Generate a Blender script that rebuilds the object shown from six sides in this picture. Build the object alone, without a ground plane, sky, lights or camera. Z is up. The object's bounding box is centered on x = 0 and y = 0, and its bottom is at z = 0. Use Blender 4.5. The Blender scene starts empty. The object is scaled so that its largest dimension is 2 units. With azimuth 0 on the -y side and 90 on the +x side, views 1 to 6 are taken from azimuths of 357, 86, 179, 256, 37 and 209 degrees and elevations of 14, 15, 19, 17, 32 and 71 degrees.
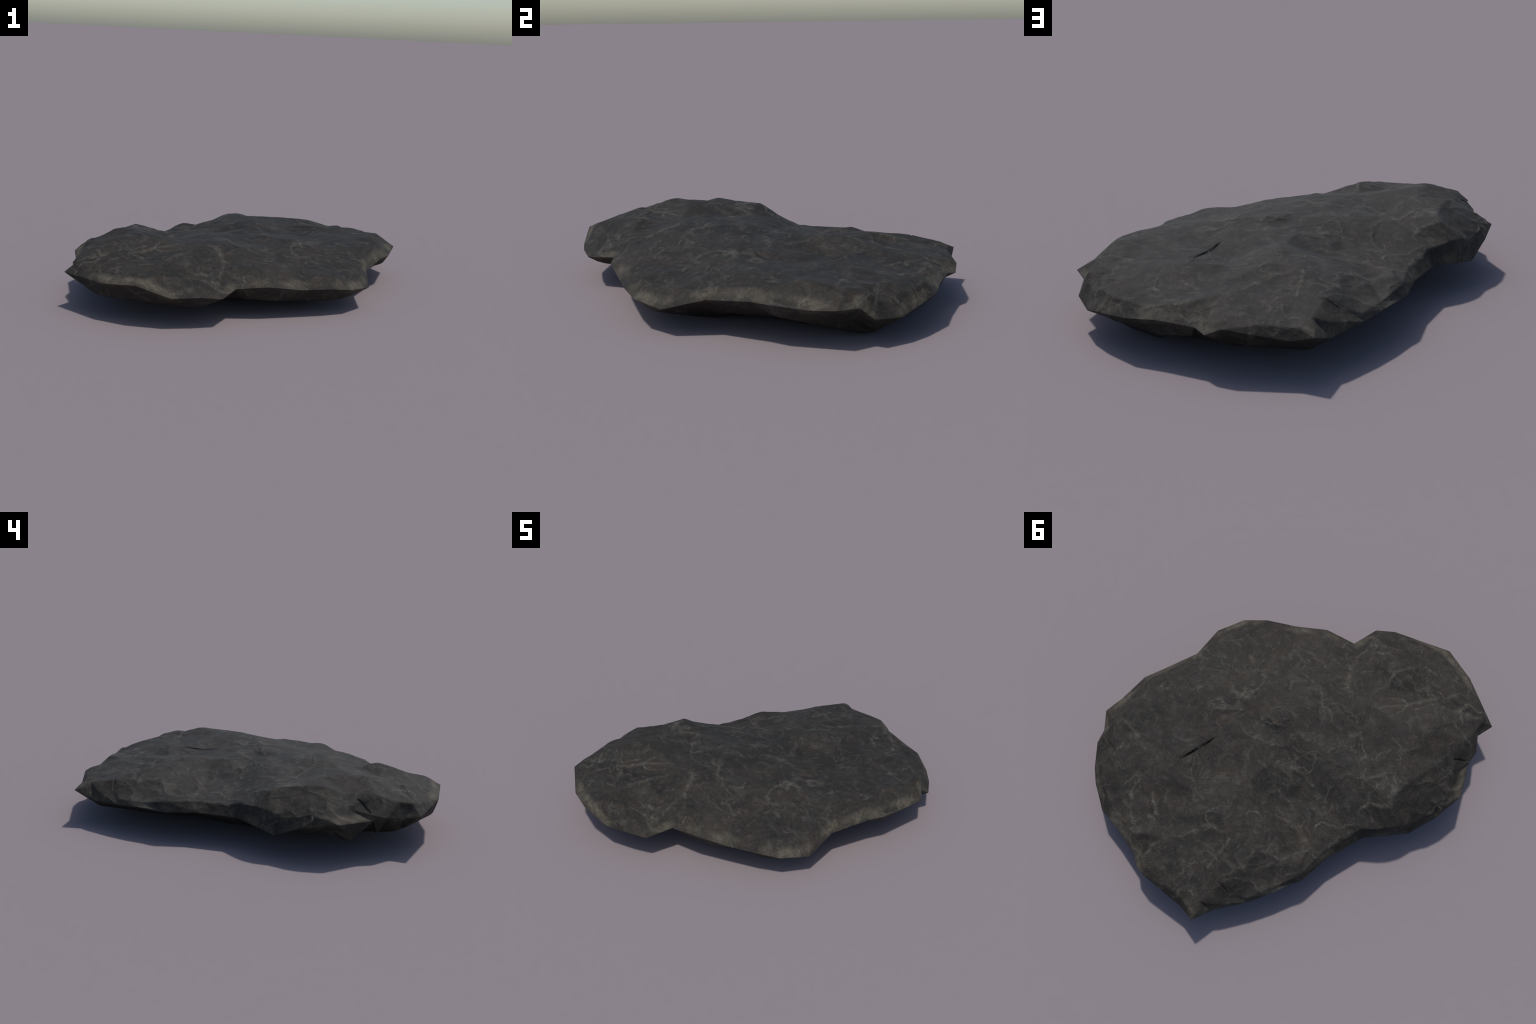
"""A flat, weathered slab of dark slate-like rock, two lobes with a notch between
them, lying on the ground on its belly.  Built from a few surveyed landmarks (rim,
crest and hollow heights of the upper face, low points of the belly), faceted
between them, softened, then given folds, ridges, fissures and grain."""
import bpy, math
import numpy as np
from mathutils import Vector, noise
from mathutils.geometry import delaunay_2d_cdt

# ------------------------------------------------------------------ landmarks
# Widest outline of the slab, anticlockwise seen from below: x, y, height
RIM_SOUTH = [(.583, -.650, .155), (.460, -.705, .172), (.290, -.749, .175), (.118, -.801, .200),
             (-.054, -.804, .186),                                    # notch between the lobes
             (-.125, -.945, .172), (-.226, -.980, .187), (-.381, -1.00, .182), (-.557, -.989, .240),
             (-.728, -.900, .220)]
RIM_WEST = [(-.955, -.695, .217),                                     # west tip
            (-.908, -.616, .202), (-.940, -.517, .220), (-.929, -.449, .210), (-.971, -.246, .220),
            (-.901, -.083, .196), (-.812, .042, .132), (-.608, .189, .165), (-.490, .387, .170),
            (-.433, .543, .165), (-.327, .678, .168), (-.237, .780, .160), (-.100, .895, .146)]
RIM_NORTH = [(-.031, 1.00, .194),                                     # north tip
             (.058, .965, .168), (.304, .919, .200), (.370, .897, .170), (.408, .848, .180),
             (.567, .768, .180), (.691, .719, .170), (.811, .605, .150), (.873, .526, .127)]
RIM_EAST = [(.935, .394, .140), (.922, .326, .190), (.971, .224, .197), (.933, .116, .190),
            (.885, -.049, .205), (.823, -.136, .203), (.707, -.325, .180), (.689, -.526, .137)]
RIM = RIM_SOUTH + RIM_WEST + RIM_NORTH + RIM_EAST

# Upper face: crests, saddles and hollows
WEST_LOBE = [(-.693, -.013, .307), (-.651, .011, .332), (-.879, -.144, .262), (-.694, -.145, .346),
             (-.889, -.207, .283), (-.568, -.137, .328), (-.816, -.241, .313), (-.743, -.239, .355),
             (-.856, -.294, .283), (-.890, -.330, .267), (-.464, -.183, .305), (-.800, -.350, .316),
             (-.859, -.394, .300), (-.926, -.449, .238), (-.849, -.475, .327), (-.885, -.602, .284),
             (-.797, -.612, .316), (-.804, -.566, .319), (-.900, -.690, .271), (-.750, -.662, .299), (-.735, -.700, .312),
             (-.662, -.703, .306), (-.627, -.660, .320), (-.629, -.845, .280), (-.563, -.792, .295),
             (-.489, -.934, .273), (-.423, -.757, .316), (-.368, -.685, .334), (-.343, -.574, .306),
             (-.353, -.450, .325), (-.341, -.282, .318), (-.484, -.059, .309), (-.626, -.419, .373), (-.521, -.398, .366), (-.529, -.263, .341),
             (-.695, -.498, .370), (-.482, -.801, .304), (-.654, -.019, .336), (-.261, -.797, .260),
             (-.256, -.911, .225)]
NOTCH_AND_SOUTH_LOBE = [(-.177, -.708, .272), (-.125, -.629, .276), (-.137, -.783, .230), (-.106, -.701, .272),
                        (-.085, -.761, .215), (.002, -.560, .279), (.012, -.680, .262), (.143, -.600, .268),
                        (.178, -.683, .238), (.126, -.371, .297), (.281, -.719, .204), (.462, -.625, .229), (.305, -.660, .219),
                        (.372, -.385, .244), (.544, -.574, .210)]
EAST_SHOULDER = [(.641, -.431, .222), (.666, -.379, .213), (.688, -.291, .228), (.763, -.155, .251),
                 (.819, -.045, .261), (.818, .107, .292), (.872, .203, .252), (.818, .251, .265),
                 (.864, .274, .268), (.716, .286, .255), (.887, .372, .240), (.804, .520, .216),
                 (.745, .505, .246), (.764, .589, .216), (.703, .640, .215), (.604, .579, .232),
                 (.670, .665, .227), (.609, .702, .212), (.467, .750, .240)]
MIDDLE = [(.090, -.123, .322), (.130, -.132, .323), (-.114, -.192, .324), (-.016, .079, .300),
          (.672, .038, .280), (.534, .378, .275), (.336, -.185, .290), (.302, -.098, .295), (.348, -.086, .277), (.437, .112, .261),
          (.343, .099, .270), (.447, .292, .261), (.434, .338, .258), (.275, .413, .265),
          (.402, .612, .238), (.310, .576, .260), (.064, .108, .295), (-.126, .053, .285),
          (-.253, .085, .260), (-.193, .295, .243), (-.244, .316, .238)]
NORTH_END = [(.386, .832, .196), (.316, .880, .217), (.146, .916, .217), (.061, .586, .256),
             (.061, .936, .210), (.023, .733, .252), (.024, .955, .218), (-.014, .569, .293),
             (-.023, .904, .235), (-.035, .943, .217), (-.090, .765, .258), (-.157, .789, .210),
             (-.185, .523, .260), (-.240, .534, .243), (-.273, .512, .225),
             (-.420, .530, .220), (-.385, .510, .237), (-.387, .409, .225), (-.455, .380, .225),
             (-.500, .300, .222), (-.547, .224, .222), (-.580, .171, .240), (-.540, .080, .274)]
# Brink of the steep north-west flank, just above the under-cut
NORTH_WEST_BRINK = [(-.690, .116, .252), (-.750, .066, .252), (-.780, .035, .242), (-.812, -.008, .225),
                    (-.852, -.055, .234), (-.876, -.085, .249), (-.918, -.146, .252), (-.938, -.197, .246)]
# Low swells of the upper face and the hollows between them
SWELLS = [(-.120, -.430, .336), (-.160, -.540, .312), (-.105, -.330, .330), (-.270, -.060, .314),
          (-.300, -.120, .317), (-.318, .016, .291), (.090, .360, .314), (.110, .430, .300), (.060, .210, .297),
          (.137, .473, .291), (.575, -.180, .279), (.530, -.300, .256), (.690, -.075, .279), (.318, .715, .258),
          (.470, .385, .276), (.572, .071, .283), (-.400, -.890, .262), (-.270, -.410, .337), (-.090, -.490, .321), (-.200, -.337, .335),
          (-.160, -.080, .323), (.085, .290, .312), (-.004, .350, .297), (.803, .345, .259), (.862, .468, .188),
          (-.365, -.962, .222), (-.620, -.271, .358)]
HOLLOWS = [(.280, .260, .247), (.169, -.461, .267), (.040, -.078, .298), (-.520, -.640, .301), (-.535, -.690, .303),
           (-.290, .360, .226), (-.160, .250, .242), (.496, -.419, .222), (-.307, .472, .212), (.020, -.190, .310), (.070, -.258, .304), (.430, .530, .244), (-.384, -.194, .303),
           (-.210, .450, .243), (.190, -.094, .300), (.224, .166, .262), (-.432, -.309, .325), (-.115, .242, .247)]
NORTH_BRINK = [(-.112, .870, .199), (-.315, .658, .190), (-.225, .768, .190)]
UPPER = NORTH_BRINK + SWELLS + HOLLOWS + NORTH_WEST_BRINK + WEST_LOBE + NOTCH_AND_SOUTH_LOBE + EAST_SHOULDER + MIDDLE + NORTH_END

# Belly: under-cut edges and the low points the slab rests on
BELLY = [(.757, .400, .012), (.549, -.557, .077), (-.231, -.905, .114), (-.744, -.865, .145),
         (.852, -.030, .146), (-.024, .830, .075), (.430, -.310, .000), (.500, -.150, .030),
         (.600, -.020, .045), (.710, .230, .030), (.558, .650, .050), (.648, .550, .032),
         (.520, .650, .080), (.420, .665, .058), (.285, .742, .058), (.425, .812, .128),
         (-.200, .460, .055), (-.220, .320, .050), (-.380, .130, .032), (-.700, -.080, .100),
         (-.760, -.280, .095), (-.820, -.500, .100), (-.800, -.650, .090), (-.940, -.325, .108),
         (-.500, -.930, .142), (-.400, -.910, .113), (-.095, -.680, .100), (.140, -.715, .098),
         (.300, -.630, .078), (.440, -.620, .080), (.100, .100, .020), (.120, -.460, .028), (.380, -.430, .045), (-.110, -.490, .030),
         (-.300, -.300, .040), (.300, .400, .010),
         # blunt lower edge of the rim
         (.620, .690, .108), (.540, .748, .107), (.410, .755, .105), (.280, .835, .105), (.140, .880, .105),
         (-.020, .870, .090), (.870, .200, .118), (.790, .220, .058), (.715, -.020, .098), (.630, -.230, .100),
         (-.030, -.770, .148), (.190, -.757, .148), (.470, -.672, .138), (-.860, -.600, .114), (-.914, -.470, .129),
         (-.860, -.250, .126), (-.785, -.045, .124)]

# Narrow raised veins on the upper face (x, y polylines) with relief height in metres
VEINS = [
    ([(.143, -.600), (.070, -.590), (.002, -.560)], .006),
    ([(-.137, -.783), (-.128, -.700), (-.125, -.629)], .005),
    ([(-.423, -.757), (-.360, -.690), (-.343, -.574)], .007),
    ([(-.353, -.450), (-.470, -.520), (-.625, -.671)], .006),
    ([(-.126, .053), (-.190, .062), (-.253, .085)], .006),
    ([(-.464, -.120), (-.484, -.059), (-.568, -.137)], .006),
    ([(-.010, .560), (.000, .650), (.023, .733)], .006),
    ([(-.185, .523), (-.273, .512), (-.387, .409)], .006),
    ([(-.160, .325), (-.244, .316)], .004),
    ([(-.145, .270), (-.193, .295)], .004),
    ([(.716, .286), (.770, .262), (.818, .251)], .006),
    ([(.160, -.118), (.130, -.132), (.090, -.123), (.040, -.128)], .005),
    ([(.348, -.086), (.283, -.107)], .005),
    ([(.058, -.415), (.122, -.379), (.110, -.331)], .005),
    ([(.357, -.395), (.420, -.430)], .004),
    ([(.064, .108), (.020, .126)], .005),
    ([(.275, .413), (.220, .420)], .004),
    ([(.402, .612), (.440, .580), (.480, .530)], .005),
    ([(.604, .579), (.570, .600)], .004),
    ([(.400, .640), (.440, .640)], .003),
    ([(-.889, -.207), (-.930, -.262), (-.944, -.303)], .007),
    ([(-.850, -.130), (-.879, -.144), (-.905, -.170)], .006),
    ([(-.482, -.801), (-.555, -.791)], .004),
    ([(-.757, -.665), (-.785, -.625), (-.805, -.590)], .005),
    ([(-.431, -.150), (-.480, -.205), (-.529, -.263)], .005),
    ([(-.341, -.282), (-.310, -.250)], .004),
    ([(-.261, -.797), (-.210, -.785)], .003),
    ([(-.540, .080), (-.555, .040)], .004),
    ([(.342, -.155), (.322, -.212)], .004),
]
# Open fissures: start, end, half width, depth
FISSURES = [((.452, .300), (.338, .090), .0042, .026),
            ((-.050, .771), (-.150, .795), .0045, .007),
            ((-.845, -.380), (-.920, -.440), .0060, .009)]


# ------------------------------------------------------------------ mesh
def faceted(inner):
    """Triangles between the rim and the inner landmarks (seen from above)."""
    pts = RIM + inner
    n = len(RIM)
    out = delaunay_2d_cdt([Vector(p[:2]) for p in pts], [(i, (i + 1) % n) for i in range(n)], [], 1, 1e-6)
    index = [o[0] for o in out[3]]
    return [tuple(index[i] for i in f) for f in out[2]]


def build_base():
    n, m = len(RIM), len(UPPER)
    verts = RIM + UPPER + BELLY
    def up(f, sign):
        a, b, c = (verts[i] for i in f)
        area = (b[0] - a[0]) * (c[1] - a[1]) - (c[0] - a[0]) * (b[1] - a[1])
        return f if area * sign > 0 else f[::-1]
    top = [up(f, 1) for f in faceted(UPPER)]
    low = [tuple(i if i < n else i + m for i in f) for f in faceted(BELLY)]
    low = [up(f, -1) for f in low]
    me = bpy.data.meshes.new("rock_slab")
    me.from_pydata(verts, [], top + low)
    me.update()
    return me


def subdivided(me, levels):
    ob = bpy.data.objects.new("helper", me)
    bpy.context.scene.collection.objects.link(ob)
    mod = ob.modifiers.new("facets", 'SUBSURF')
    mod.subdivision_type = 'SIMPLE'
    mod.levels = mod.render_levels = levels
    dg = bpy.context.evaluated_depsgraph_get()
    out = bpy.data.meshes.new_from_object(ob.evaluated_get(dg))
    bpy.data.objects.remove(ob)
    bpy.data.meshes.remove(me)
    return out


def coords(me):
    a = np.empty(len(me.vertices) * 3)
    me.vertices.foreach_get("co", a)
    return a.reshape(-1, 3)


def soften(me, rounds, factor, at_rim):
    """Laplacian smoothing, gentler at the rim so that the outline stays angular."""
    co = coords(me)
    e = np.empty(len(me.edges) * 2, dtype=np.int64)
    me.edges.foreach_get("vertices", e)
    e = e.reshape(-1, 2)
    deg = np.bincount(e.ravel(), minlength=len(co))[:, None]
    d = distance_to_chain(co, RIM + RIM[:1])
    w = factor * (at_rim + (1 - at_rim) * np.clip(d / .06, 0, 1))[:, None]
    for k_round in range(rounds):          # Taubin pairs: smooth, then swell back
        s = np.zeros_like(co)
        for k in range(3):
            s[:, k] = np.bincount(e[:, 0], co[e[:, 1], k], len(co)) + np.bincount(e[:, 1], co[e[:, 0], k], len(co))
        co = co + (w if k_round % 2 == 0 else -1.04 * w) * (s / deg - co)
    me.vertices.foreach_set("co", co.ravel())
    me.update()


def distance_to_chain(co, chain):
    best = np.full(len(co), 9.0)
    k = len(chain[0])
    p = co[:, :k]
    for a, b in zip(chain, chain[1:]):
        a, b = np.array(a), np.array(b)
        t = np.clip((p - a) @ (b - a) / ((b - a) @ (b - a)), 0, 1)[:, None]
        best = np.minimum(best, np.linalg.norm(p - a - t * (b - a), axis=1))
    return best


def weather(me):
    """Folds, ridged creases, veins and fissures."""
    co = coords(me)
    nr = np.empty(len(me.vertices) * 3)
    me.vertices.foreach_get("normal", nr)
    nr = nr.reshape(-1, 3)
    # warped position so that veins wander
    disp = np.zeros(len(co))
    warp = np.zeros((len(co), 3))
    for i, p in enumerate(co):
        v = Vector(p)
        w = noise.noise_vector(v * 9.0)
        warp[i] = w
        q = v + w * .03
        fold = noise.noise(Vector((q.x * 5.5 + 3, q.y * 5.5, q.z * 14)))
        crease = 1 - abs(noise.noise(Vector((q.x * 8, q.y * 8 + 7, q.z * 16)))) * 2
        chip = noise.noise(q * 31)
        disp[i] = .0032 * fold + .0018 * max(crease, 0) ** 3 + .0005 * chip - .0002
    d_rim = distance_to_chain(co, RIM + RIM[:1])
    disp *= .15 + .85 * np.clip(d_rim / .10, 0, 1)
    upper = np.clip(nr[:, 2] * 3, 0, 1)
    wander = co + warp * .016
    for chain, height in VEINS:
        d = distance_to_chain(wander, chain)
        disp += upper * .45 * height * (np.exp(-(d / .010) ** 2) - .5 * np.exp(-((d - .028) / .014) ** 2))
    co2 = co + nr * disp[:, None]
    for a, b, half, depth in FISSURES:
        a, b = np.array(a), np.array(b)
        u = (co[:, :2] - a) @ (b - a) / ((b - a) @ (b - a))
        d = distance_to_chain(co + warp * .004, [tuple(a), tuple(b)])
        lens = np.clip(4 * u * (1 - u), 0, 1)
        cut = np.clip(1 - (d / (half * np.sqrt(lens) + 1e-6)) ** 2, 0, 1) * (u > 0) * (u < 1)
        co2[:, 2] -= upper * depth * np.sqrt(lens) * np.sqrt(cut)
        # the southern lip stands a little proud
        side = ((co[:, 0] - a[0]) * (b[1] - a[1]) - (co[:, 1] - a[1]) * (b[0] - a[0])) / np.linalg.norm(b - a)
        co2[:, 2] += upper * .25 * depth * lens * np.exp(-np.abs(side) / .03) * (d > half * .5) * (d < .1) * (side * np.sign(-(b - a)[1]) * -1 > 0) * .5
    me.vertices.foreach_set("co", co2.ravel())
    me.update()


# ------------------------------------------------------------------ material
def rock_material():
    mat = bpy.data.materials.new("dark_slate")
    mat.use_nodes = True
    nt = mat.node_tree
    nodes, links = nt.nodes, nt.links
    bsdf = nodes["Principled BSDF"]

    def put(sock, val):
        if hasattr(val, "is_output"):
            links.new(val, sock)
        else:
            sock.default_value = val

    def math_(op, a, b=0.0, c=0.0, clamp=False):
        n = nodes.new("ShaderNodeMath"); n.operation = op; n.use_clamp = clamp
        for s, v in zip(n.inputs, (a, b, c)):
            put(s, v)
        return n.outputs[0]

    def vec(op, a, b=(0, 0, 0), scale=None, out=0):
        n = nodes.new("ShaderNodeVectorMath"); n.operation = op
        put(n.inputs[0], a); put(n.inputs[1], b)
        if scale is not None:
            put(n.inputs["Scale"], scale)
        return n.outputs[out]

    def tex(pos, scale, detail=4, rough=.55, distortion=0.0, color=False):
        n = nodes.new("ShaderNodeTexNoise")
        put(n.inputs["Vector"], pos)
        n.inputs["Scale"].default_value = scale
        n.inputs["Detail"].default_value = detail
        n.inputs["Roughness"].default_value = rough
        n.inputs["Distortion"].default_value = distortion
        return n.outputs["Color"] if color else n.outputs["Fac"]

    def ramp(fac, lo, hi):
        n = nodes.new("ShaderNodeMapRange"); n.interpolation_type = 'SMOOTHSTEP'
        put(n.inputs["Value"], fac)
        n.inputs["From Min"].default_value = lo
        n.inputs["From Max"].default_value = hi
        return n.outputs[0]

    def mix(fac, a, b):
        n = nodes.new("ShaderNodeMix"); n.data_type = 'RGBA'
        put(n.inputs[0], fac); put(n.inputs[6], a); put(n.inputs[7], b)
        return n.outputs[2]

    pos = nodes.new("ShaderNodeTexCoord").outputs["Object"]
    swirl = vec('SUBTRACT', tex(pos, 5.5, 3, color=True), (.5, .5, .5))
    bent = vec('ADD', pos, vec('SCALE', swirl, scale=.16))
    jitter = vec('ADD', pos, vec('SCALE', vec('SUBTRACT', tex(pos, 14, 4, color=True), (.5, .5, .5)), scale=.055))

    # --- one group measures the distance from a point to a straight piece of vein and keeps
    #     the smaller of it and the distance found so far (each step leans on the one before
    #     it by a hair, so that the renderer works through the pieces one after another)
    grp = bpy.data.node_groups.new("segment_distance", 'ShaderNodeTree')
    for nm in ("P", "A", "B"):
        grp.interface.new_socket(nm, in_out='INPUT', socket_type='NodeSocketVector')
    grp.interface.new_socket("Nearest", in_out='INPUT', socket_type='NodeSocketFloat')
    grp.interface.new_socket("D", in_out='OUTPUT', socket_type='NodeSocketFloat')
    gi, go = grp.nodes.new("NodeGroupInput"), grp.nodes.new("NodeGroupOutput")
    def gv(op, a, b, out=0):
        n = grp.nodes.new("ShaderNodeVectorMath"); n.operation = op
        grp.links.new(a, n.inputs[0]); grp.links.new(b, n.inputs[3] if op == 'SCALE' else n.inputs[1])
        return n.outputs[out]
    lean = grp.nodes.new("ShaderNodeVectorMath"); lean.operation = 'MULTIPLY_ADD'
    grp.links.new(gi.outputs[3], lean.inputs[0])
    lean.inputs[1].default_value = (1e-7, 1e-7, 1e-7)
    grp.links.new(gi.outputs[0], lean.inputs[2])
    p = lean.outputs[0]
    ap = gv('SUBTRACT', p, gi.outputs[1])
    dv = grp.nodes.new("ShaderNodeMath"); dv.operation = 'DIVIDE'; dv.use_clamp = True
    ab = gv('SUBTRACT', gi.outputs[2], gi.outputs[1])
    grp.links.new(gv('DOT_PRODUCT', ap, ab, 1), dv.inputs[0])
    grp.links.new(gv('DOT_PRODUCT', ab, ab, 1), dv.inputs[1])
    mn = grp.nodes.new("ShaderNodeMath"); mn.operation = 'MINIMUM'
    grp.links.new(gv('DISTANCE', ap, gv('SCALE', ab, dv.outputs[0]), 1), mn.inputs[0])
    grp.links.new(gi.outputs[3], mn.inputs[1])
    grp.links.new(mn.outputs[0], go.inputs[0])

    def chain_distance(p, chains):
        best = math_('ADD', 5.0, vec('LENGTH', p, out=1))
        for chain in chains:
            for a, b in zip(chain, chain[1:]):
                n = nodes.new("ShaderNodeGroup"); n.node_tree = grp
                links.new(p, n.inputs[0])
                n.inputs[1].default_value, n.inputs[2].default_value = a, b
                links.new(best, n.inputs[3])
                best = n.outputs[0]
        return best

    # --- body colour: charcoal with brown and blue-grey clouds and fibrous grain
    cloud = tex(bent, 4.0, 5, .6)
    warm = ramp(tex(vec('ADD', bent, (3.1, 1.7, .4)), 10.0, 5, .65), .46, .68)
    cool = ramp(tex(vec('ADD', bent, (7.3, 4.1, 2.2)), 9.0, 5, .62), .52, .72)
    col = mix(ramp(cloud, .30, .72), (.0140, .0124, .0104, 1), (.0250, .0224, .0188, 1))
    col = mix(math_('MULTIPLY', warm, .55), col, (.0330, .0235, .0172, 1))
    col = mix(math_('MULTIPLY', cool, .70), col, (.0310, .0298, .0272, 1))
    fibre_pos = vec('MULTIPLY', vec('ADD', pos, vec('SCALE', swirl, scale=.45)), (1.0, 2.6, 1.6))
    fibre = tex(fibre_pos, 46, 5, .68)
    mottle = tex(vec('ADD', bent, (2.2, 9.1, 5.0)), 24, 4, .65)
    grain = tex(pos, 190, 3, .6)
    col = mix(math_('MULTIPLY', ramp(fibre, .48, .72), .48), col, (.0640, .0570, .0460, 1))
    col = mix(math_('MULTIPLY', ramp(fibre, .50, .30), .55), col, (.0080, .0072, .0062, 1))
    col = mix(math_('MULTIPLY', ramp(mottle, .50, .74), .50), col, (.0600, .0555, .0470, 1))
    col = mix(math_('MULTIPLY', ramp(mottle, .50, .28), .45), col, (.0105, .0095, .0082, 1))
    col = mix(math_('MULTIPLY', ramp(grain, .52, .78), .30), col, (.085, .078, .064, 1))

    # --- wispy pale strokes everywhere: thin level lines of warped noise, kept only in spots
    def strokes(offset, scale, width, keep, warp_scale):
        p = vec('ADD', vec('ADD', pos, vec('SCALE', swirl, scale=warp_scale)), offset)
        level = tex(p, scale, .6, .4)
        line = ramp(math_('ABSOLUTE', math_('SUBTRACT', level, .5)), width, 0.0)
        spot = ramp(tex(vec('ADD', pos, offset), 5.5, 2), keep, keep + .14)
        wide = ramp(math_('ABSOLUTE', math_('SUBTRACT', level, .5)), .13, 0.0)
        return math_('MULTIPLY', math_('MULTIPLY', line, spot), ramp(fibre, .34, .60)), wide
    thread, wrinkle = strokes((1.3, 8.2, .7), 3.4, .024, .47, .16)
    thread2, wrinkle2 = strokes((5.3, 2.1, 9.4), 5.0, .032, .47, .20)
    thread3, wrinkle3 = strokes((9.7, 6.6, 3.1), 7.0, .040, .48, .16)
    col = mix(math_('MULTIPLY', thread, .58), col, (.118, .107, .086, 1))
    col = mix(math_('MULTIPLY', thread2, .48), col, (.108, .100, .084, 1))
    col = mix(math_('MULTIPLY', thread3, .40), col, (.100, .090, .072, 1))

    # --- veins with a place of their own (flattened: only x and y count), frayed and broken
    flat = vec('MULTIPLY', jitter, (1, 1, 0))
    d_vein = chain_distance(flat, [[(x, y, 0) for x, y in c] for c, h in VEINS])
    fray = math_('ADD', d_vein, math_('MULTIPLY', math_('SUBTRACT', mottle, .42), .055))
    vein = math_('MULTIPLY', ramp(fray, .019, -.008), ramp(fibre, .28, .58))
    col = mix(math_('MULTIPLY', vein, .55), col, (.125, .114, .092, 1))

    # --- worn, dusty tan along the brink of the upper face
    brink = []
    for i, (x, y, z) in enumerate(RIM):
        r = math.hypot(x, y)
        k = 1 - .026 / r
        brink.append((x * k, y * k, z + .014))
    d_rim = chain_distance(jitter, [brink + brink[:1]])
    worn = ramp(d_rim, .050, .004)
    worn = math_('MULTIPLY', worn, ramp(tex(vec('ADD', pos, (2, 6, 1)), 6, 4, .6), .40, .66))
    worn = math_('MULTIPLY', worn, math_('ADD', .45, math_('MULTIPLY', ramp(fibre, .34, .62), .55)))
    tan = mix(ramp(tex(pos, 22, 4), .40, .62), (.120, .106, .080, 1), (.088, .074, .052, 1))
    col = mix(math_('MULTIPLY', worn, .72), col, tan)

    links.new(col, bsdf.inputs["Base Color"])
    put(bsdf.inputs["Roughness"], math_('ADD', .55, math_('MULTIPLY', fibre, .25)))
    bsdf.inputs["Specular IOR Level"].default_value = .16

    # --- fine relief
    h = math_('ADD', math_('MULTIPLY', fibre, .30), math_('MULTIPLY', cloud, .3))
    h = math_('ADD', h, math_('MULTIPLY', math_('ADD', thread, thread2), .22))
    h = math_('ADD', h, math_('MULTIPLY', mottle, .22))
    h = math_('ADD', h, math_('MULTIPLY', grain, .10))
    soft = math_('ADD', math_('MULTIPLY', wrinkle, .55), math_('MULTIPLY', wrinkle2, .40))     # soft folds
    h = math_('ADD', h, math_('ADD', soft, math_('MULTIPLY', wrinkle3, .15)))
    bump = nodes.new("ShaderNodeBump")
    bump.inputs["Strength"].default_value = .55
    bump.inputs["Distance"].default_value = .012
    links.new(h, bump.inputs["Height"])
    links.new(bump.outputs[0], bsdf.inputs["Normal"])
    return mat


# ------------------------------------------------------------------ assemble
mesh = build_base()
mesh = subdivided(mesh, 3)
soften(mesh, 7, .6, .03)
mesh = subdivided(mesh, 2)
soften(mesh, 9, .6, .25)
weather(mesh)
mesh.materials.clear()
mesh.materials.append(rock_material())
mesh.polygons.foreach_set("use_smooth", [True] * len(mesh.polygons))
co = coords(mesh)
co[:, 2] -= min(co[:, 2].min(), 0)
mesh.vertices.foreach_set("co", co.ravel())
mesh.update()

rock = bpy.data.objects.new("rock_slab", mesh)
bpy.context.scene.collection.objects.link(rock)
rock["label"] = "flat two-lobed slab of dark grey weathered rock"
rock["category"] = "rock"
